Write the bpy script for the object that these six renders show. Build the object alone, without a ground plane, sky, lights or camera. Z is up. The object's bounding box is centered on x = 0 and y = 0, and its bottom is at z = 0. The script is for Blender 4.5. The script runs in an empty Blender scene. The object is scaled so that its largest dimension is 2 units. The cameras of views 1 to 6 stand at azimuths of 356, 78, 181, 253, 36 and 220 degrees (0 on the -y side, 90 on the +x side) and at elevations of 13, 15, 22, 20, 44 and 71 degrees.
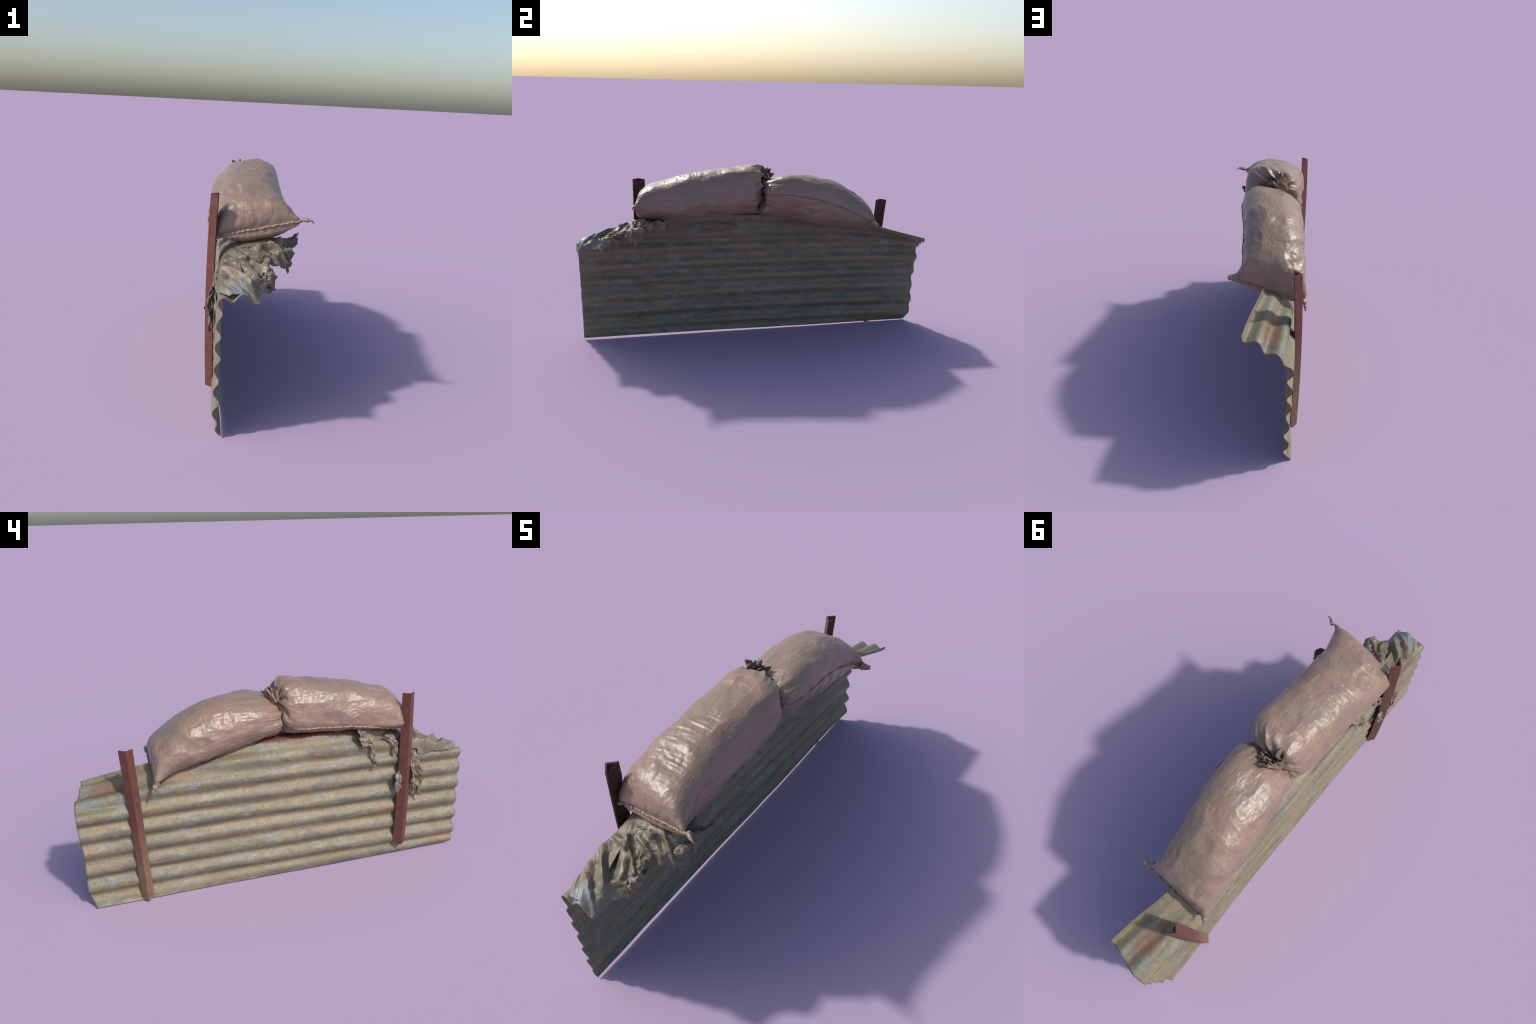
"""Weathered corrugated-iron barricade: a bent-over corrugated sheet carried by two
angle-iron posts, two filled sacks lying on its upper edge and torn wet cloth draped
over one end."""
import bpy, bmesh, math
import numpy as np
from mathutils import Vector

# ------------------------------------------------------------------ noise helpers
def _hash(ix, iy, iz, seed):
    h = (ix * 374761393 + iy * 668265263 + iz * 2147483647 + seed * 974634777) & 0xFFFFFFFF
    h = ((h ^ (h >> 13)) * 1274126177) & 0xFFFFFFFF
    h = h ^ (h >> 16)
    return (h & 0xFFFFFF) / float(0xFFFFFF) * 2 - 1

def vnoise(P, scale=1.0, seed=0):
    """smooth value noise in -1..1; P is (..., 3); scale may be a 3-tuple (cells per metre)"""
    Q = np.asarray(P, float) * np.asarray(scale, float) + 100.0 + seed * 7.31
    I = np.floor(Q).astype(np.int64)
    F = Q - I
    F = F * F * F * (F * (F * 6 - 15) + 10)
    out = 0
    for dx in (0, 1):
        for dy in (0, 1):
            for dz in (0, 1):
                w = (F[..., 0] if dx else 1 - F[..., 0]) * (F[..., 1] if dy else 1 - F[..., 1]) * (F[..., 2] if dz else 1 - F[..., 2])
                out = out + w * _hash(I[..., 0] + dx, I[..., 1] + dy, I[..., 2] + dz, seed)
    return out

def fbm(P, scale, octaves=3, seed=0):
    s = np.asarray(scale, float)
    t, a, n = 0, 1.0, 0
    for k in range(octaves):
        t = t + a * vnoise(P, s * 2 ** k, seed + k * 11)
        n += a
        a *= .5
    return t / n

def ridged(P, scale, seed=0):
    """sharp creases: 1 on the crest line, falling away on both sides"""
    return 1 - 2 * np.abs(vnoise(P, scale, seed))

def smoothstep(a, b, x):
    t = np.clip((np.asarray(x, float) - a) / (b - a), 0, 1)
    return t * t * (3 - 2 * t)

def curve(keys, vals, x):
    """monotone cubic through control points"""
    k = np.asarray(keys, float); v = np.asarray(vals, float); x = np.asarray(x, float)
    h = np.diff(k); d = np.diff(v) / h
    m = np.empty_like(v)
    m[0], m[-1] = d[0], d[-1]
    for i in range(1, len(v) - 1):
        m[i] = 0 if d[i - 1] * d[i] <= 0 else 2 * d[i - 1] * d[i] / (d[i - 1] + d[i])
    i = np.clip(np.searchsorted(k, x) - 1, 0, len(h) - 1)
    t = np.clip((x - k[i]) / h[i], 0, 1)
    return ((1 + 2 * t) * (1 - t) ** 2 * v[i] + t * (1 - t) ** 2 * h[i] * m[i]
            + t * t * (3 - 2 * t) * v[i + 1] + t * t * (t - 1) * h[i] * m[i + 1])

# ------------------------------------------------------------------ mesh helpers
def link(obj, parent=None):
    bpy.context.scene.collection.objects.link(obj)
    if parent is not None:
        obj.parent = parent
    return obj

def thing(name, label, category):
    e = bpy.data.objects.new(name, None)
    e.empty_display_size = .1
    e["label"] = label
    e["category"] = category
    return link(e)

def mesh_object(name, verts, faces, mats, parent, smooth=True):
    me = bpy.data.meshes.new(name)
    me.from_pydata([tuple(v) for v in verts], [], faces)
    for m in (mats if isinstance(mats, (list, tuple)) else [mats]):
        me.materials.append(m)
    bm = bmesh.new(); bm.from_mesh(me)
    bmesh.ops.recalc_face_normals(bm, faces=bm.faces)
    bm.to_mesh(me); bm.free()
    me.polygons.foreach_set("use_smooth", [smooth] * len(me.polygons))
    me.update()
    return link(bpy.data.objects.new(name, me), parent)

def grid_faces(nu, nv, wrap_v=False, keep=None):
    F = []
    for i in range(nu - 1):
        for j in range(nv if wrap_v else nv - 1):
            a, b = i * nv + j, i * nv + (j + 1) % nv
            c, d = (i + 1) * nv + (j + 1) % nv, (i + 1) * nv + j
            if keep is None or keep[i, j]:
                F.append((a, b, c, d))
    return F

def apply_mods(obj):
    bpy.context.view_layer.update()
    dg = bpy.context.evaluated_depsgraph_get()
    me = bpy.data.meshes.new_from_object(obj.evaluated_get(dg))
    old = obj.data
    obj.modifiers.clear()
    obj.data = me
    me.name = obj.name
    bpy.data.meshes.remove(old)

def solidify(obj, t, offset=-1, rim=0):
    m = obj.modifiers.new("thick", 'SOLIDIFY')
    m.thickness = t; m.offset = offset; m.use_even_offset = False
    m.material_offset_rim = rim
    apply_mods(obj)

def sweep(path, radius, nseg=10, closed=False):
    """tube along an (n,3) path, radius array; returns verts, faces"""
    P = np.asarray(path, float); n = len(P)
    R = np.broadcast_to(radius, (n,))
    T = np.gradient(P, axis=0)
    T /= np.linalg.norm(T, axis=1)[:, None] + 1e-9
    ref = np.array([0, 0, 1.0]) if abs(T[0][2]) < .8 else np.array([1.0, 0, 0])
    N = np.cross(T, ref); N /= np.linalg.norm(N, axis=1)[:, None] + 1e-9
    B = np.cross(T, N)
    V = []
    for i in range(n):
        for j in range(nseg):
            a = 2 * math.pi * j / nseg
            V.append(P[i] + R[i] * (math.cos(a) * N[i] + math.sin(a) * B[i]))
    F = grid_faces(n, nseg, wrap_v=True)
    F.append(tuple(range(nseg)))
    F.append(tuple((n - 1) * nseg + k for k in range(nseg)))
    return V, F

def spline(pts, n):
    pts = np.asarray(pts, float)
    d = np.r_[0, np.cumsum(np.linalg.norm(np.diff(pts, axis=0), axis=1))]
    t = np.linspace(0, d[-1], n)
    return np.stack([curve(d, pts[:, k], t) for k in range(pts.shape[1])], 1)

# ------------------------------------------------------------------ material helpers
class Nodes:
    def __init__(self, name):
        self.mat = bpy.data.materials.new(name)
        self.mat.use_nodes = True
        self.t = self.mat.node_tree
        self.t.nodes.clear()
        self.out = self.add('ShaderNodeOutputMaterial')
        self.bsdf = self.add('ShaderNodeBsdfPrincipled')
        self.t.links.new(self.bsdf.outputs[0], self.out.inputs[0])
        self.co = self.add('ShaderNodeTexCoord').outputs['Object']
        self.xyz = self.add('ShaderNodeSeparateXYZ')
        self.t.links.new(self.co, self.xyz.inputs[0])

    def add(self, kind, **kw):
        n = self.t.nodes.new(kind)
        for k, v in kw.items():
            setattr(n, k, v)
        return n

    def put(self, sock, v):
        if isinstance(v, bpy.types.NodeSocket):
            self.t.links.new(v, sock)
        else:
            sock.default_value = v

    def mapped(self, scale, rot=(0, 0, 0), loc=(0, 0, 0)):
        m = self.add('ShaderNodeMapping')
        self.t.links.new(self.co, m.inputs[0])
        m.inputs['Location'].default_value = loc
        m.inputs['Rotation'].default_value = rot
        m.inputs['Scale'].default_value = scale
        return m.outputs[0]

    def noise(self, scale, detail=4, rough=.55, vec=None, distortion=0.0):
        n = self.add('ShaderNodeTexNoise')
        self.put(n.inputs['Vector'], vec if vec is not None else self.co)
        n.inputs['Scale'].default_value = scale
        n.inputs['Detail'].default_value = detail
        n.inputs['Roughness'].default_value = rough
        n.inputs['Distortion'].default_value = distortion
        return n.outputs[0]

    def ramp(self, fac, lo, hi):
        """0..1 mask between two noise levels"""
        n = self.add('ShaderNodeMapRange', interpolation_type='SMOOTHSTEP')
        self.put(n.inputs['Value'], fac)
        n.inputs['From Min'].default_value = lo
        n.inputs['From Max'].default_value = hi
        return n.outputs[0]

    def math(self, op, a, b=0.0, c=0.0):
        n = self.add('ShaderNodeMath', operation=op)
        self.put(n.inputs[0], a); self.put(n.inputs[1], b); self.put(n.inputs[2], c)
        return n.outputs[0]

    def mix(self, fac, a, b, blend='MIX'):
        n = self.add('ShaderNodeMix', data_type='RGBA', blend_type=blend)
        self.put(n.inputs[0], fac)
        self.put(n.inputs[6], (*a, 1) if isinstance(a, tuple) else a)
        self.put(n.inputs[7], (*b, 1) if isinstance(b, tuple) else b)
        return n.outputs[2]

    def blob(self, centre, size, lo=1.0, hi=.5, wobble=None, amount=.5):
        """soft ellipsoidal mask round a point, its outline broken by noise"""
        m = self.add('ShaderNodeVectorMath', operation='SUBTRACT')
        self.t.links.new(self.co, m.inputs[0]); m.inputs[1].default_value = centre
        d = self.add('ShaderNodeVectorMath', operation='DIVIDE')
        self.t.links.new(m.outputs[0], d.inputs[0]); d.inputs[1].default_value = size
        l = self.add('ShaderNodeVectorMath', operation='LENGTH')
        self.t.links.new(d.outputs[0], l.inputs[0])
        v = l.outputs['Value']
        if wobble is not None:
            v = self.math('ADD', v, self.math('MULTIPLY', self.math('SUBTRACT', wobble, .5), amount * 2))
        return self.ramp(v, lo, hi)

    def bump(self, height, strength, dist, normal=None):
        n = self.add('ShaderNodeBump')
        n.inputs['Strength'].default_value = strength
        n.inputs['Distance'].default_value = dist
        self.put(n.inputs['Height'], height)
        if normal is not None:
            self.put(n.inputs['Normal'], normal)
        return n.outputs[0]

    def finish(self, color, rough, normal=None, spec=.5, metallic=0.0):
        b = self.bsdf
        self.put(b.inputs['Base Color'], color if isinstance(color, bpy.types.NodeSocket) else (*color, 1))
        self.put(b.inputs['Roughness'], rough)
        self.put(b.inputs['Specular IOR Level'], spec)
        b.inputs['Metallic'].default_value = metallic
        if normal is not None:
            self.put(b.inputs['Normal'], normal)
        return self.mat

# ------------------------------------------------------------------ materials
def sheet_material():
    n = Nodes("weathered_galvanised_iron")
    streak = n.mapped((9, 1.5, 14))
    a = n.noise(1.0, 5, .62, streak, .4)
    b = n.noise(1.0, 6, .68, n.mapped((16, 5, 26), loc=(3, 1, 2)), .3)
    c = n.noise(1.0, 6, .68, n.mapped((14, 9, 16), loc=(8, 2, 4)), .4)
    col = n.mix(n.ramp(a, .36, .64), (.158, .145, .094), (.222, .182, .118))
    col = n.mix(n.math('MULTIPLY', n.ramp(b, .52, .64), .65), col, (.262, .172, .100))      # ochre bloom
    col = n.mix(n.math('MULTIPLY', n.ramp(n.noise(1.0, 5, .62, n.mapped((6, 2.6, 9), loc=(9, 4, 1))), .54, .66), .5), col, (.175, .158, .066))  # olive
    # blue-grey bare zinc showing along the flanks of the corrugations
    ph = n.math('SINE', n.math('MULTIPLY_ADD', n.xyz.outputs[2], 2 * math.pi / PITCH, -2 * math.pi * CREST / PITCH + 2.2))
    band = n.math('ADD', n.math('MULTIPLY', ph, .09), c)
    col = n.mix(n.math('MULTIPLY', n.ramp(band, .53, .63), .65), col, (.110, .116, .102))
    col = n.mix(n.math('MULTIPLY', n.ramp(n.noise(1.0, 6, .72, n.mapped((12, 7, 15), loc=(2, 6, 9))), .53, .62), .7), col, (.205, .215, .185))
    col = n.mix(n.math('MULTIPLY', n.ramp(n.noise(1.0, 6, .75, n.mapped((40, 22, 40), loc=(5, 3, 2))), .56, .68), .5), col, (.125, .118, .095))
    # brown dirt and red rust
    col = n.mix(n.math('MULTIPLY', n.ramp(n.noise(1.0, 5, .6, n.mapped((7, 2.0, 12), loc=(1, 7, 5))), .58, .70), .6), col, (.100, .066, .042))
    rag = n.noise(16, 5, .65)
    for ce, sz, co, k in (((-.085, -.03, .715), (.06, .26, .020), (.120, .028, .018), .9),
                          ((-.08, -.36, .705), (.06, .16, .022), (.120, .040, .026), .8),
                          ((-.075, .86, .560), (.055, .12, .05), (.170, .095, .062), .85),
                          ((-.115, .93, .51), (.03, .08, .03), (.17, .20, .20), .5),
                          ((-.08, -.965, .588), (.04, .05, .03), (.17, .23, .27), .7)):
        col = n.mix(n.math('MULTIPLY', n.blob(ce, sz, 1.1, .6, rag, .6), k), col, co)
    grit = n.noise(1.0, 4, .7, n.mapped((120, 60, 120)))
    col = n.mix(.22, col, n.mix(n.ramp(grit, .3, .7), (.2, .2, .2), (.85, .85, .82)), 'OVERLAY')
    rough = n.math('MULTIPLY_ADD', n.noise(26, 5, .75), 1.0, -.02)
    nor = n.bump(n.math('ADD', n.noise(70, 5, .7), n.math('MULTIPLY', b, .5)), .5, .005)
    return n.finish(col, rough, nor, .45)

def plain_material(name, c0, c1, scale, rough=.7, bump=.3, spec=.4, dist=.004):
    n = Nodes(name)
    a = n.noise(scale, 5, .65)
    return n.finish(n.mix(n.ramp(a, .35, .65), c0, c1), rough,
                    n.bump(n.noise(scale * 3, 4, .6), bump, dist), spec)

def sack_material():
    n = Nodes("damp_woven_sackcloth")
    big = n.noise(5, 4, .6, None, .6)
    mid = n.noise(17, 5, .65)
    col = n.mix(n.ramp(big, .35, .65), (.222, .158, .117), (.262, .170, .125))
    col = n.mix(n.math('MULTIPLY', n.ramp(mid, .52, .70), .5), col, (.265, .182, .128))
    col = n.mix(n.math('MULTIPLY', n.ramp(n.noise(9, 4, .6, n.mapped((1, 1, 1), loc=(4, 2, 7))), .55, .72), .45), col, (.180, .142, .116))
    col = n.mix(n.math('MULTIPLY', n.ramp(n.noise(24, 6, .7, n.mapped((1, .7, 1), loc=(7, 1, 3)), .5), .52, .66), .40), col, (.165, .122, .090))
    # woven grain
    warp = n.noise(1.0, 3, .6, n.mapped((420, 40, 420)))
    weft = n.noise(1.0, 3, .6, n.mapped((60, 420, 60)))
    weave = n.math('ADD', warp, weft)
    col = n.mix(.16, col, n.mix(n.ramp(weave, .8, 1.2), (.25, .25, .25), (.85, .85, .85)), 'OVERLAY')
    rough = n.math('MULTIPLY_ADD', n.noise(30, 5, .75), .36, .15)
    nor = n.bump(weave, .34, .0015)
    nor = n.bump(n.noise(230, 3, .6), .12, .002, nor)
    nor = n.bump(n.noise(60, 5, .6, n.mapped((1, .5, 1))), .10, .004, nor)
    return n.finish(col, rough, nor, .6)

def cloth_material():
    n = Nodes("wet_torn_cloth")
    a = n.noise(14, 5, .65)
    b = n.noise(40, 4, .6)
    col = n.mix(n.ramp(a, .35, .65), (.112, .090, .064), (.190, .152, .110))
    col = n.mix(n.math('MULTIPLY', n.ramp(b, .52, .7), .55), col, (.140, .098, .070))
    col = n.mix(n.math('MULTIPLY', n.ramp(n.noise(8, 4, .6, n.mapped((1, 1, 1), loc=(5, 3, 1))), .55, .68), .6), col, (.135, .135, .112))
    # paler greenish and blue stain toward the sheet's end
    rag = n.noise(12, 4, .6)
    col = n.mix(n.math('MULTIPLY', n.ramp(n.math('ADD', n.xyz.outputs[1], n.math('MULTIPLY', rag, .12)), -.80, -.90), .7), col, (.190, .180, .132))
    col = n.mix(n.math('MULTIPLY', n.blob((-.075, -.965, .595), (.045, .045, .04), 1.1, .5, rag, .5), .7), col, (.16, .21, .24))
    rough = n.math('MULTIPLY_ADD', n.noise(50, 4, .65), .50, .22)
    nor = n.bump(n.noise(110, 4, .6), .25, .003)
    return n.finish(col, rough, nor, .5)

def rag_material():
    n = Nodes("dry_brown_rag")
    a = n.noise(30, 5, .65)
    col = n.mix(n.ramp(a, .35, .65), (.118, .092, .066), (.222, .175, .128))
    return n.finish(col, n.math('MULTIPLY_ADD', n.noise(60, 4, .6), .3, .28), n.bump(n.noise(120, 4, .6), .4, .003), .45)

def post_material():
    n = Nodes("red_oxide_rust")
    a = n.noise(24, 5, .65)
    col = n.mix(n.ramp(a, .35, .65), (.108, .036, .027), (.140, .052, .036))
    col = n.mix(n.math('MULTIPLY', n.ramp(n.noise(1, 5, .6, n.mapped((30, 30, 7))), .5, .68), .6), col, (.098, .046, .040))
    col = n.mix(n.math('MULTIPLY', n.ramp(n.noise(55, 4, .7), .62, .75), .5), col, (.200, .100, .062))
    # earth staining on the foot of the post that stands in the ground (+y one)
    foot = n.math('MULTIPLY', n.ramp(n.math('ADD', n.xyz.outputs[2], n.math('MULTIPLY', a, .25)), .62, .22), n.ramp(n.xyz.outputs[1], 0.0, .1))
    col = n.mix(n.math('MULTIPLY', foot, .85), col, n.mix(n.ramp(n.noise(40, 4, .6), .35, .65), (.175, .105, .060), (.220, .150, .095)))
    return n.finish(col, .62, n.bump(n.noise(110, 4, .65), .35, .004), .35)

# ------------------------------------------------------------------ the corrugated sheet
PITCH, CREST, AMP = .0885, .463, .0112      # corrugation pitch, height of one crest line, half depth
Y0, Y1 = -.990, .988                        # ends of the sheet
KY = [-.99, -.94, -.76, -.55, -.3, 0, .3, .62, .80, .99]
FOLD_Z = [.518, .515, .550, .576, .582, .566, .532, .480, .465, .458]   # where the fold starts
FOLD_A = [92, 90, 74, 70, 68, 62, 62, 57, 62, 69]                       # how far it is bent over (degrees)
FOLD_W = [.09, .10, .14, .17, .19, .20, .19, .15, .11, .08]             # over what length it bends
SHEET_L = [.688, .650, .680, .735, .780, .812, .755, .708, .706, .706]  # developed height of the sheet

def sheet_mean(y, n):
    """mean profile (x, z, normal) at station y for n arc positions"""
    zf = curve(KY, FOLD_Z, y); ang = math.radians(float(curve(KY, FOLD_A, y)))
    s = np.linspace(0, float(curve(KY, SHEET_L, y)), n)
    zb = float(curve([-1, 0, 1], [.010, .004, .001], y))
    bend = float(curve(KY, FOLD_W, y))
    th = ang * smoothstep(zf - zb, zf - zb + bend, s)
    # foot: tucked in at the -y end, kicked out at the +y end
    kick = float(curve([-1, -.3, .4, 1], [.90, .30, -.15, -1.10], y))
    th = th - kick * (1 - smoothstep(.0, .06, s))
    ds = s[1] - s[0]
    x = np.cumsum(np.sin(th)) * ds; z = np.cumsum(np.cos(th)) * ds
    k = int(.1 / ds)
    x = x - x[k] - .1484 + float(curve([-1, 0, 1], [.0, -.002, .0], y))
    z = z - z[0] + zb
    return s, x, z, th, zb

def sheet_point_rows(ny, ns):
    Y = np.linspace(0, 1, ny)
    V = np.zeros((ny, ns, 3))
    for i, f in enumerate(Y):
        y = Y0 + (Y1 - Y0) * f
        s, x, z, th, zb = sheet_mean(y, ns)
        flap = smoothstep(.5, .62, s)
        e0, e1 = smoothstep(-.8, -.985, y), smoothstep(.7, .98, y)
        amp = AMP * (1 + .45 * smoothstep(-.955, -.985, y) * flap + .15 * e1 * flap) * (1 - .75 * flap * smoothstep(-.97, -.93, y) * (1 - smoothstep(-.7, -.6, y)))
        low = 1 - .8 * (1 - smoothstep(.0, .07, s))
        ph = 2 * math.pi * (s + zb - CREST) / PITCH
        # broad crests outward, narrow troughs; flatter along the +y half
        wave = 1 - 2 * ((1 - np.cos(ph)) / 2) ** 1.15
        d = amp * wave * low * float(curve([-1, -.4, .2, .75, 1], [1, .96, .86, .84, 1], y)) * (1 + .25 * vnoise(np.stack([0 * s, y + 0 * s, s], -1), (1, 2.3, 9), 77)) * (1 - .35 * smoothstep(.54, .60, s) * (1 - max(e0, e1)))
        yy = y + 0 * s
        # the trimmed +y end bulges outward toward the fold; bottom corner rounded
        yy = yy + e1 * (.018 * smoothstep(.25, .46, s) * (1 - smoothstep(.52, .66, s)) - .03 * smoothstep(.5, .72, s) - .03 * (1 - smoothstep(0, .10, s)))
        yy = yy + e0 * (-.004 * smoothstep(.3, .5, s) + .005 * (1 - smoothstep(.0, .35, s)))
        V[i, :, 0] = x - np.cos(th) * d
        V[i, :, 1] = yy
        V[i, :, 2] = z + np.sin(th) * d
    P = V.copy()
    w = fbm(P, (5, 2.2, 7), 3, 5) * .006 + fbm(P, (22, 7, 22), 2, 9) * .0018
    V[..., 0] += w
    V[..., 2] += fbm(P, (6, 2.5, 5), 2, 15) * .0035 * smoothstep(.03, .2, P[..., 2])
    # ragged cut along the two ends
    for row, sg in ((0, 1), (-1, -1)):
        V[row, :, 1] += sg * np.abs(fbm(V[row], (30, 30, 30), 2, 3)) * .003
    V[..., 2] = np.maximum(V[..., 2], .0015)
    return V

def build_sheet(parent, mat, edge):
    ny, ns = 220, 300
    V = sheet_point_rows(ny, ns)
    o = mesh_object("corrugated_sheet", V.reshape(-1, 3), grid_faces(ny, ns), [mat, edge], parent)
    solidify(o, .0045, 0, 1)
    return o

# ------------------------------------------------------------------ angle-iron posts
def build_post(parent, name, top, bottom, mats, bow=0.0, seed=0):
    """top/bottom: (tip toward +y, outer corner, tip toward -y). An L section whose hollow
    is packed with rust scale and earth."""
    top = np.asarray(top, float); bot = np.asarray(bottom, float)
    n = 60
    outer, fill = [], []
    th = .006
    def section(t):
        P, A, M = bot + (top - bot) * t
        off = np.array([-bow * 4 * t * (1 - t), 0, 0])
        return P + off, A + off, M + off
    for i in range(n):
        t = i / (n - 1)
        P, A, M = section(t)
        u = (P - A) / np.linalg.norm(P - A); v = (M - A) / np.linalg.norm(M - A)
        rag = vnoise(np.array([[t * 40, 0, seed], [t * 40, 9, seed]], float), 1, seed) * .0018
        P = P + u * rag[0]; M = M + v * rag[1]
        soft = .0035
        ring = [P, A + u * soft, A + (u + v) * soft * .25, A + v * soft, M, M + u * th, A + (u + v) * th, P + v * th]
        outer += ring
        if i < n - 1:
            m = 9
            fill += [P + v * th * .8 + u * -.004]
            a, b = P + u * -.003 + v * th * .7, M + v * -.003 + u * th * .7
            inn = A + (u + v) * th * .6
            tt = min(t, .985)
            rowpts = []
            for k in range(m):
                f = k / (m - 1)
                q = a + (b - a) * f
                depth = .22 + .30 * abs(float(vnoise(np.array([f * 3.1 + seed, t * 26, seed * 3.0]), 1, seed)))
                dip = math.sin(math.pi * f) * (depth * .35 + (.55 if t > .985 else 0))
                rowpts.append(q + (inn - q) * dip)
            fill = fill[:-1] + rowpts + [inn]
    F = grid_faces(n, 8, wrap_v=True) + [tuple(range(8)), tuple((n - 1) * 8 + k for k in range(8))]
    post = mesh_object(name, outer, F, mats[0], parent, smooth=False)
    ff = grid_faces(n - 1, 10, wrap_v=True) + [tuple(range(10)), tuple((n - 2) * 10 + k for k in range(10))]
    mesh_object("rust_scale", fill, ff, mats[1], post, smooth=False)
    return post

# ------------------------------------------------------------------ sacks
def loft_sack(rows, nt, nphi, side_round=2.6):
    """rows: y_left, y_right, x_left, x_right, z_left, z_right, z_top, z_bottom, top_shift
    from the sewn end (row 0) to the tied neck (last row)."""
    R = np.asarray(rows, float)
    d = np.r_[0, np.cumsum(np.linalg.norm(np.diff(R[:, :8], axis=0), axis=1))]
    d /= d[-1]
    T = .5 - .5 * np.cos(np.pi * np.linspace(0, 1, nt)); T = .35 * T + .65 * np.linspace(0, 1, nt)
    C = np.stack([curve(d, R[:, k], T) for k in range(R.shape[1])], 1)
    phi = np.linspace(0, 2 * np.pi, nphi, endpoint=False)
    c, s = np.cos(phi), np.sin(phi)
    V = np.zeros((nt, nphi, 3))
    for i in range(nt):
        yl, yr, xl, xr, zl, zr, zt, zb, sh = C[i]
        e = 2.0 / (side_round - .6 * (1 - smoothstep(0, .12, T[i])))
        u = np.sign(c) * np.abs(c) ** e
        v = np.sign(s) * np.abs(s) ** np.where(s > 0, e, 1.0)
        u = np.where(s < 0, np.sign(c) * np.abs(c) ** .85, u)
        u = np.where((s < 0) & (c < 0), -np.abs(c) ** 1.35, u)      # tucked under on the outer side
        f = (u + 1) / 2
        x = xl + (xr - xl) * f
        zm = zl + (zr - zl) * f
        mid = (zl + zr) / 2
        lift = np.where(v > 0, v * (zt - mid), v * (mid - zb))
        V[i, :, 0] = x + sh * np.where(v > 0, v, 0) * (1 - np.abs(u) * .3)
        V[i, :, 1] = yl + (yr - yl) * f
        V[i, :, 2] = zm + lift
    return V, T, phi

def grid_normals(V):
    du = np.gradient(V, axis=0)
    dv = (np.roll(V, -1, 1) - np.roll(V, 1, 1)) / 2
    N = np.cross(du, dv)
    N /= np.linalg.norm(N, axis=2)[..., None] + 1e-9
    return N

def cloth_relief(V, T, phi, seed, neck_folds, wrinkles):
    N = grid_normals(V)
    cen = V.mean(1, keepdims=True)
    if np.sum(N * (V - cen)) < 0:
        N = -N
    body = smoothstep(0, .10, T)[:, None]
    D = fbm(V, 9, 2, seed) * .0075 * body
    D += ridged(V, (13, 11, 13), seed + 3) * .0035 * body
    D += fbm(V, (42, 26, 42), 3, seed + 5) * .0017 * body
    D += ridged(V, (70, 38, 70), seed + 6) * .0006 * body
    D += fbm(V, (150, 90, 150), 2, seed + 7) * .0003 * body
    # puckers running off the sewn end
    near = (1 - smoothstep(.0, .16, T))[:, None]
    D += near * smoothstep(0, .03, T)[:, None] * .0035 * fbm(V, (48, 5, 12), 2, seed + 8)
    # gathers converging on the neck
    g = smoothstep(.70, .93, T)[:, None]
    wob = vnoise(V, 10, seed + 12)
    pleat = lambda k, ph: 1 - 2 * np.abs(np.sin(k * phi[None, :] / 2 + ph))
    D += g * (.0095 * pleat(neck_folds, 1.4 * wob) + .0050 * pleat(neck_folds * 2 + 1, 2.0 * wob)) - g * .003
    D += g * .006 * vnoise(V, 22, seed + 14)
    # hoop wrinkles across the flank
    hoop = ridged(np.stack([V[..., 1] + V[..., 2] * .3, V[..., 2], V[..., 0]], -1), (34, 7, 6), seed + 17) * .6 \
        + ridged(np.stack([V[..., 1] - V[..., 2] * .2, V[..., 2], V[..., 0]], -1), (62, 10, 9), seed + 19) * .4
    flank = .25 + .75 * smoothstep(-.3, .6, np.cos(phi - 2.5))[None, :]
    D += wrinkles * .0034 * hoop * flank * smoothstep(-.35, .4, vnoise(V, (5, 5, 5), seed + 20)) * body * (1 - g)
    # slack dents
    D -= .0075 * smoothstep(.35, .8, vnoise(V, (11, 8, 11), seed + 23)) * body
    return V + N * D[..., None]

def seam_cord(path, rad, seed, mat, parent, name="seam", zig=.004):
    P = spline(path, 220)
    t = np.linspace(0, 1, len(P))
    Q = P * 1.0
    P = P + np.stack([vnoise(Q, 90, seed + k) for k in range(3)], 1) * zig * .7
    P[:, 2] += np.sin(t * 260) * zig * .25
    r = rad * (1 + .45 * vnoise(Q, 130, seed + 9)) * (.35 + .65 * np.minimum(1, np.minimum(t, 1 - t) * 18))
    V, F = sweep(P, r, 8)
    return mesh_object(name, V, F, mat, parent)

def tail(path, r0, r1, seed, mat, parent, name="corner_tail"):
    P = spline(path, 40)
    t = np.linspace(0, 1, 40)
    P = P + np.stack([vnoise(P, 70, seed + k) for k in range(3)], 1) * .003 * t[:, None]
    r = (r0 + (r1 - r0) * t) * (1 + .35 * vnoise(P, 110, seed + 5)) * np.sqrt(1 - .98 * t ** 8)
    V, F = sweep(P, r, 10)
    V = np.asarray(V)
    V = V + np.stack([vnoise(V, 160, seed + 7 + k) for k in range(3)], 1) * .0015
    return mesh_object(name, V, F, mat, parent)

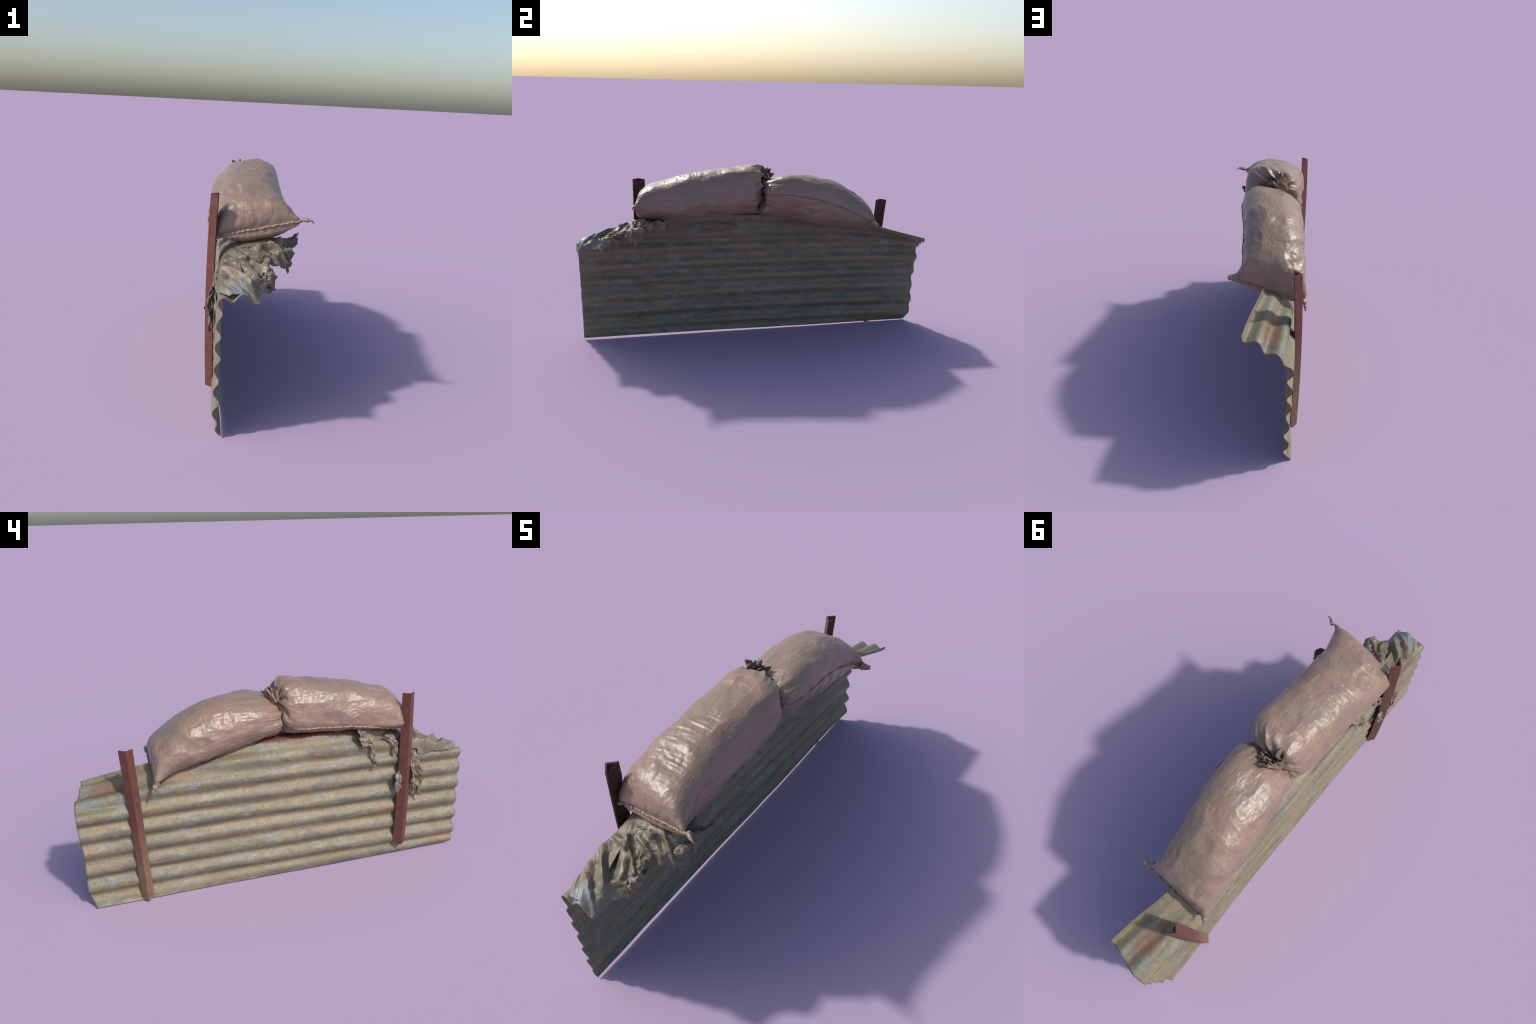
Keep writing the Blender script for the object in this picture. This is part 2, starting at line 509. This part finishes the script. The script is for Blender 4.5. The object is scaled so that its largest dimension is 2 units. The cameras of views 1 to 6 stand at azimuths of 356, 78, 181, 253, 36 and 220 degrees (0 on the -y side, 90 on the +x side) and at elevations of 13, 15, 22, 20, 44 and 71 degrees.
def sack_body(parent, rows, seed, folds, wrinkles, mat, side_round=2.6):
    V, T, phi = loft_sack(rows, 300, 400, side_round)
    W = cloth_relief(V, T, phi, seed, folds, wrinkles)
    nt, nphi = W.shape[:2]
    F = grid_faces(nt, nphi, wrap_v=True)
    F.append(tuple((nt - 1) * nphi + k for k in range(nphi)))
    F += [(k, k + 1, nphi - k - 1, (nphi - k) % nphi) if k else (0, 1, nphi - 1) for k in range(nphi // 2 - 1)]
    verts = W.reshape(-1, 3)
    o = mesh_object("sack_body", verts, F, mat, parent)
    return o, W, T, phi

SACK_A = [  # y_l   y_r    x_l    x_r    z_l   z_r   z_top z_bot shift
    (-.652, -.688, -.150, .195, .728, .812, .770, .770, .0),
    (-.662, -.684, -.158, .175, .732, .806, .802, .738, .0),
    (-.650, -.660, -.168, .152, .738, .800, .848, .714, -.004),
    (-.612, -.612, -.176, .138, .745, .798, .882, .701, -.008),
    (-.540, -.540, -.178, .132, .755, .800, .907, .697, -.012),
    (-.420, -.420, -.166, .128, .775, .812, .938, .702, -.014),
    (-.280, -.280, -.163, .130, .790, .828, .962, .712, -.010),
    (-.150, -.150, -.163, .130, .805, .845, .982, .722, -.004),
    (-.070, -.070, -.157, .120, .820, .860, .996, .725, .0),
    (-.030, -.034, -.145, .088, .835, .875, .990, .728, .0),
    (-.008, -.012, -.115, .045, .865, .890, .962, .765, .0),
    (.000, -.004, -.090, -.020, .890, .900, .928, .858, .0),
    (.006, .002, -.078, -.044, .904, .908, .922, .890, .0)]
SACK_B = [
    (.640, .624, -.192, .130, .588, .674, .631, .631, .0),
    (.638, .622, -.196, .110, .598, .676, .690, .602, .0),
    (.624, .610, -.200, .090, .618, .682, .746, .603, .0),
    (.588, .578, -.196, .080, .655, .700, .790, .608, .0),
    (.520, .510, -.192, .082, .700, .735, .842, .616, .0),
    (.420, .410, -.188, .092, .742, .778, .892, .632, .0),
    (.330, .320, -.182, .104, .770, .808, .920, .652, .0),
    (.240, .230, -.174, .112, .790, .830, .932, .676, .0),
    (.150, .140, -.167, .120, .802, .846, .932, .696, .0),
    (.080, .070, -.157, .122, .806, .850, .922, .710, .0),
    (.024, .014, -.144, .108, .808, .852, .905, .716, .0),
    (-.002, -.006, -.128, .080, .812, .852, .894, .726, .0),
    (-.008, -.010, -.095, .015, .842, .866, .890, .785, .0),
    (-.002, -.002, -.070, -.040, .868, .872, .884, .855, .0)]

def ruffle(parent, base, top, r0, r1, lobes, seed, mat, name="gathered_mouth"):
    """the sack's open mouth standing up above the tie as a crumpled frill"""
    base, top = Vector(base), Vector(top)
    ax = (top - base).normalized()
    e1 = ax.cross(Vector((0, 1, 0))).normalized(); e2 = ax.cross(e1)
    nh, na = 30, 120
    L = (top - base).length
    V = []
    for i in range(nh):
        h = i / (nh - 1)
        for j in range(na):
            a = 2 * math.pi * j / na
            q = np.array([math.cos(a) * 1.6, math.sin(a) * 1.6, seed * 3.7 + h * .8])
            wob = float(vnoise(q, 1.0, seed)); wob2 = float(vnoise(q * 2.6, 1.0, seed + 4))
            fl = h ** 1.3
            r = r0 + (r1 - r0) * fl
            r *= 1 + (.16 + .22 * h) * math.sin(lobes * a + 2.0 * wob + h) + .45 * wob2 * h + .10 * h * math.sin(13 * a + 3 * wob)
            hh = h * L * (1 + .30 * wob * h + .10 * math.sin(9 * a + 3 * wob2) * h)
            p = base + ax * hh + e1 * (r * math.cos(a)) + e2 * (r * math.sin(a))
            V.append((p.x, p.y, p.z))
    o = mesh_object(name, V, grid_faces(nh, na, wrap_v=True), mat, parent)
    solidify(o, .0048, 0)
    return o

# ------------------------------------------------------------------ torn cloth
CLOTH = [  # y, then five (x, z) points across: foot on the outer face, shoulder, flap, lip, hanging edge
    (-.988, -.118, .568, -.100, .582, -.070, .588, -.030, .558, .004, .536),
    (-.955, -.147, .566, -.122, .598, -.075, .606, -.020, .585, .014, .550),
    (-.910, -.162, .560, -.145, .600, -.075, .622, -.010, .602, .030, .563),
    (-.860, -.163, .556, -.145, .615, -.060, .636, .025, .622, .066, .556),
    (-.810, -.164, .556, -.143, .632, -.065, .648, .035, .645, .084, .562),
    (-.760, -.164, .545, -.138, .645, -.064, .666, .010, .660, .048, .636),
    (-.735, -.163, .552, -.136, .650, -.058, .676, .030, .674, .095, .628),
    (-.715, -.162, .568, -.134, .655, -.050, .684, .070, .682, .152, .612),
    (-.680, -.158, .600, -.130, .668, -.040, .708, .060, .718, .160, .648),
    (-.630, -.150, .640, -.120, .682, -.020, .710, .080, .732, .178, .700),
    (-.570, -.130, .660, -.090, .684, .010, .694, .100, .704, .172, .750),
    (-.530, -.060, .682, -.030, .688, .030, .690, .100, .694, .150, .735)]

FOLDS = [  # crest lines of the big folds: from x, y to x, y; height (negative: hollow), half width
    (-.150, -.790, -.025, -.905, .017, .011), (-.115, -.905, -.005, -.978, .012, .010),
    (-.070, -.730, .035, -.815, .019, .011), (-.035, -.715, .050, -.742, .014, .009),
    (.000, -.690, .095, -.735, .016, .009), (.055, -.670, .125, -.712, .016, .009),
    (.095, -.640, .145, -.680, .014, .008), (-.130, -.745, -.045, -.765, .015, .010),
    (-.075, -.810, -.030, -.865, -.026, .018), (-.010, -.790, .020, -.850, -.016, .012),
    (-.120, -.860, -.060, -.925, -.012, .013), (.030, -.700, .075, -.715, -.014, .010)]

def rag_bundle(parent, centre, size, seed, mat):
    """crumpled knot of cloth hanging from the cloth's edge"""
    bm = bmesh.new()
    bmesh.ops.create_icosphere(bm, subdivisions=5, radius=1)
    P = np.array([v.co[:] for v in bm.verts])
    Q = P * np.asarray(size)
    r = 1 + .30 * ridged(Q, 38, seed) + .22 * vnoise(Q, 60, seed + 1) + .16 * ridged(Q, 95, seed + 2)
    P = Q * r[:, None] + np.asarray(centre)
    for v, p in zip(bm.verts, P):
        v.co = p
    me = bpy.data.meshes.new("rag_bundle"); bm.to_mesh(me); bm.free()
    me.materials.append(mat)
    me.polygons.foreach_set("use_smooth", [True] * len(me.polygons))
    return link(bpy.data.objects.new("rag_bundle", me), parent)

def build_cloth(parent, mat):
    R = np.asarray(CLOTH)
    ny, nq = 240, 170
    y = np.linspace(R[0, 0], R[-1, 0], ny)
    q = np.linspace(0, 1, nq)
    kq = [0, .2, .5, .8, 1]
    V = np.zeros((ny, nq, 3))
    ctrl = np.stack([curve(R[:, 0], R[:, k], y) for k in range(1, 11)], 1)
    for i in range(ny):
        V[i, :, 0] = curve(kq, ctrl[i, 0::2], q)
        V[i, :, 2] = curve(kq, ctrl[i, 1::2], q)
        V[i, :, 1] = y[i]
    du = np.gradient(V, axis=0); dv = np.gradient(V, axis=1)
    N = np.cross(dv, du); N /= np.linalg.norm(N, axis=2)[..., None] + 1e-9
    if N[ny // 2, nq // 2, 2] < 0:
        N = -N
    # long folds running diagonally across the flap, crumples toward the hanging edge
    diag = np.stack([V[..., 0] * .56 - V[..., 1] * .83, V[..., 0] * .83 + V[..., 1] * .56, V[..., 2]], -1)
    edge = smoothstep(.55, 1, q)[None, :]
    D = ridged(diag, (5, 15, 6), 31) * .012 - .010
    D += ridged(diag, (8, 28, 9), 35) * .0045
    D += fbm(V, 20, 3, 41) * .0045 + ridged(diag, (22, 80, 30), 43) * .0014
    D += edge * (ridged(V, 22, 47) * .0065 + ridged(V, 60, 49) * .0018)
    for (ax, ay, bx, by, hgt, wid) in FOLDS:
        px, py = V[..., 0] - ax, V[..., 1] - ay
        L2 = (bx - ax) ** 2 + (by - ay) ** 2
        tt = np.clip((px * (bx - ax) + py * (by - ay)) / L2, 0, 1)
        dist = np.hypot(px - tt * (bx - ax), py - tt * (by - ay)) + .004 * vnoise(V, 26, 44)
        D += hgt * np.exp(-(dist / wid) ** 2)
    D -= .019
    D *= (.15 + .85 * smoothstep(.05, .42, q))[None, :]
    D *= (.45 + .55 * smoothstep(-.985, -.93, V[..., 1]))
    tuck = smoothstep(-.68, -.63, V[..., 1]) * (1 - smoothstep(.7, .85, q))[None, :]
    D *= 1 - .8 * tuck
    V = V + N * (D + .002)[..., None]
    V[..., 1] += fbm(V, 25, 2, 55) * .006
    # ragged outline and small tears
    c = (V[:-1, :-1] + V[1:, 1:]) / 2
    qq = ((q[:-1] + q[1:]) / 2)[None, :]
    yy = c[..., 1]
    rag = fbm(c, 40, 3, 61)
    keep = (qq < .999 - .045 * np.maximum(rag, 0)) & (qq > .03 + .07 * np.maximum(fbm(c, 30, 3, 63), 0))
    keep &= yy < -.535 - .02 * rag
    for hy, hx, hr in ((-.645, .135, .011), (-.660, .118, .008), (-.600, .150, .009), (-.835, .020, .008)):
        keep &= ((yy - hy) ** 2 + (c[..., 0] - hx) ** 2) > (hr * (1 + .5 * rag)) ** 2
    o = mesh_object("draped_cloth", V.reshape(-1, 3), grid_faces(ny, nq, keep=keep), mat, parent)
    bm = bmesh.new(); bm.from_mesh(o.data)
    bmesh.ops.delete(bm, geom=[v for v in bm.verts if not v.link_faces], context='VERTS')
    bm.to_mesh(o.data); bm.free()
    solidify(o, .004, -1)
    return o

def rag_strip(parent, path, widths, seed, mat, across=(0, 1, 0), crumple=.006, name="rag_strip"):
    P = spline(path, 70)
    t = np.linspace(0, 1, 70)
    W = curve(np.linspace(0, 1, len(widths)), widths, t)
    ac = np.asarray(across, float)
    nw = 18
    V = np.zeros((70, nw, 3))
    for i in range(70):
        tw = .9 * float(vnoise(np.array([t[i] * 4, seed, 0.]), 1, seed))
        a = ac * math.cos(tw) + np.array([-1, 0, 0]) * math.sin(tw)
        for j in range(nw):
            V[i, j] = P[i] + a * (j / (nw - 1) - .5) * W[i]
    V[..., 0] += -np.abs(ridged(V, (20, 75, 18), seed)) * crumple + vnoise(V, 60, seed + 2) * crumple * .7
    V[..., 1] += vnoise(V, 50, seed + 3) * .004
    c = (V[:-1, :-1] + V[1:, 1:]) / 2
    u = np.abs((np.arange(nw - 1) + .5) / (nw - 1) - .5)[None, :] * 2
    keep = u < 1.02 - .24 * np.maximum(fbm(c, 55, 2, seed + 6), 0)
    o = mesh_object(name, V.reshape(-1, 3), grid_faces(70, nw, keep=keep), mat, parent)
    bm = bmesh.new(); bm.from_mesh(o.data)
    bmesh.ops.delete(bm, geom=[v for v in bm.verts if not v.link_faces], context='VERTS')
    bm.to_mesh(o.data); bm.free()
    solidify(o, .002, 0)
    return o

# ------------------------------------------------------------------ assemble
def main():
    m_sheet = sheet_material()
    m_edge = plain_material("rusty_cut_edge", (.15, .10, .06), (.23, .17, .11), 40)
    m_post = post_material()
    m_scale = plain_material("flaking_rust_scale", (.040, .026, .020), (.105, .055, .040), 60, .75, .6, .3, .006)
    m_sack = sack_material()
    m_seam = plain_material("frayed_stitching", (.250, .165, .125), (.400, .280, .215), 120, .6, .4)
    m_mouth = plain_material("dark_gathered_sackcloth", (.140, .094, .068), (.250, .170, .124), 50, .45, .4)
    m_cloth = cloth_material()
    m_rag = rag_material()

    wall = thing("corrugated_iron_barrier", "bent rusty corrugated iron sheet on two red steel posts", "barricade")
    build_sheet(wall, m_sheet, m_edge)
    build_post(wall, "steel_post",
               ((-.163, -.624, .900), (-.195, -.658, .901), (-.164, -.690, .900)),
               ((-.165, -.611, .077), (-.192, -.650, .072), (-.158, -.686, .074)), (m_post, m_scale), .010, 2)
    build_post(wall, "steel_post",
               ((-.147, .786, .767), (-.179, .754, .768), (-.147, .720, .766)),
               ((-.168, .738, .008), (-.197, .711, .004), (-.170, .682, .012)), (m_post, m_scale), .008, 5)

    # ---- sack on the -y half
    a = thing("filled_sack", "plump damp brown woven sack with sewn end and tied neck", "sandbag")
    body, W, T, phi = sack_body(a, SACK_A, 3, 9, 1.0, m_sack)
    n2 = W.shape[1]
    right, left = 0, n2 // 2
    el, er = W[0, left], W[0, right]
    seam_cord([el, el * .75 + er * .25 + [0, -.002, 0], (el + er) / 2 + [0, -.002, 0], el * .25 + er * .75 + [0, -.002, 0], er], .0048, 3, m_seam, a)
    side = []          # flank seam lies low, just above the sheet
    for i in range(0, int(len(T) * .80), 20):
        row = W[i, left:left + n2 // 5]
        want = float(curve([-.68, -.635, -.5, -.33, -.167, -.03], [.728, .715, .735, .757, .764, .776], row[0, 1]))
        side.append(row[int(np.argmin(np.abs(row[:, 2] - want)))] + [-.001, 0, 0])
    seam_cord(side, .0042, 8, m_seam, a)
    tail([er + [-.012, .010, .0], er, er + [.018, -.010, .0], er + [.030, -.014, -.012]], .010, .0032, 4, m_sack, a)
    tail([el + [.01, .01, 0], el + [-.012, -.008, -.004], el + [-.030, -.012, -.004], el + [-.040, -.010, -.018]], .010, .004, 9, m_sack, a)
    ruffle(a, (-.076, .006, .890), (-.038, .018, .948), .017, .038, 6, 3, m_mouth)
    ruffle(a, (-.074, .006, .890), (-.046, .010, .948), .010, .024, 5, 13, m_mouth)
    tie = [(-.066 + .018 * math.cos(k), .010 + .017 * math.sin(k), .902 - .008 * math.cos(k)) for k in np.linspace(0, 2 * math.pi, 24)]
    seam_cord(tie, .0035, 12, m_mouth, a, "tie_cord", .002)

    # ---- sack on the +y half
    b = thing("filled_sack", "plump damp brown woven sack sagging over the edge", "sandbag")
    body, W, T, phi = sack_body(b, SACK_B, 21, 7, .35, m_sack, 2.4)
    el, er = W[0, left], W[0, right]
    seam_cord([el, el * .75 + er * .25 + [0, .002, .0], (el + er) / 2 + [0, .002, 0], el * .25 + er * .75 + [0, .002, 0], er], .0044, 23, m_sack, b)
    side = [W[i, right] + [.001, 0, 0] for i in range(0, int(len(T) * .86), 24)]
    seam_cord(side, .0034, 28, m_mouth, b, zig=.002)
    tail([er + [-.030, -.006, .0], er + [-.006, 0, 0], er + [.012, .002, -.002]], .018, .012, 24, m_sack, b)
    tail([el + [.014, -.012, .010], el, el + [-.008, .010, -.018], el + [-.010, .012, -.040]], .014, .003, 29, m_sack, b)
    ruffle(b, (-.055, .000, .868), (-.055, -.012, .892), .014, .022, 5, 27, m_mouth)

    # ---- torn cloth
    c = thing("torn_cloth", "wet torn grey-brown cloth draped over the sheet end", "rag")
    build_cloth(c, m_cloth)
    rag_bundle(c, (.042, -.812, .592), (.024, .036, .030), 91, m_cloth)
    rag_bundle(c, (.030, -.775, .625), (.018, .024, .018), 95, m_cloth)
    rag_bundle(c, (.128, -.665, .672), (.018, .030, .018), 97, m_cloth)
    rag_strip(c, [(-.160, -.705, .585), (-.172, -.706, .50), (-.178, -.705, .42), (-.178, -.705, .338)], [.03, .04, .036, .012], 71, m_rag)
    rag_strip(c, [(-.162, -.715, .560), (-.176, -.728, .48), (-.182, -.742, .41), (-.182, -.742, .345)], [.022, .038, .022, .02], 74, m_rag)
    rag_strip(c, [(-.166, -.735, .52), (-.184, -.742, .47), (-.182, -.744, .43)], [.02, .028, .016], 77, m_rag)
    rag_strip(c, [(-.178, -.612, .495), (-.190, -.612, .45), (-.194, -.608, .41), (-.186, -.612, .378)], [.014, .036, .034, .016], 80, m_rag)
    rag_strip(c, [(-.150, -.545, .690), (-.160, -.575, .672), (-.170, -.600, .635), (-.170, -.594, .585)], [.024, .026, .020, .022], 83, m_rag)
    rag_strip(c, [(-.128, -.438, .735), (-.148, -.436, .700), (-.160, -.438, .668), (-.164, -.440, .645)], [.085, .098, .080, .060], 86, m_rag, crumple=.009)
    rag_strip(c, [(-.155, -.465, .665), (-.168, -.472, .630), (-.172, -.474, .590), (-.172, -.488, .530)], [.030, .022, .016, .026], 89, m_rag, crumple=.004)

main()
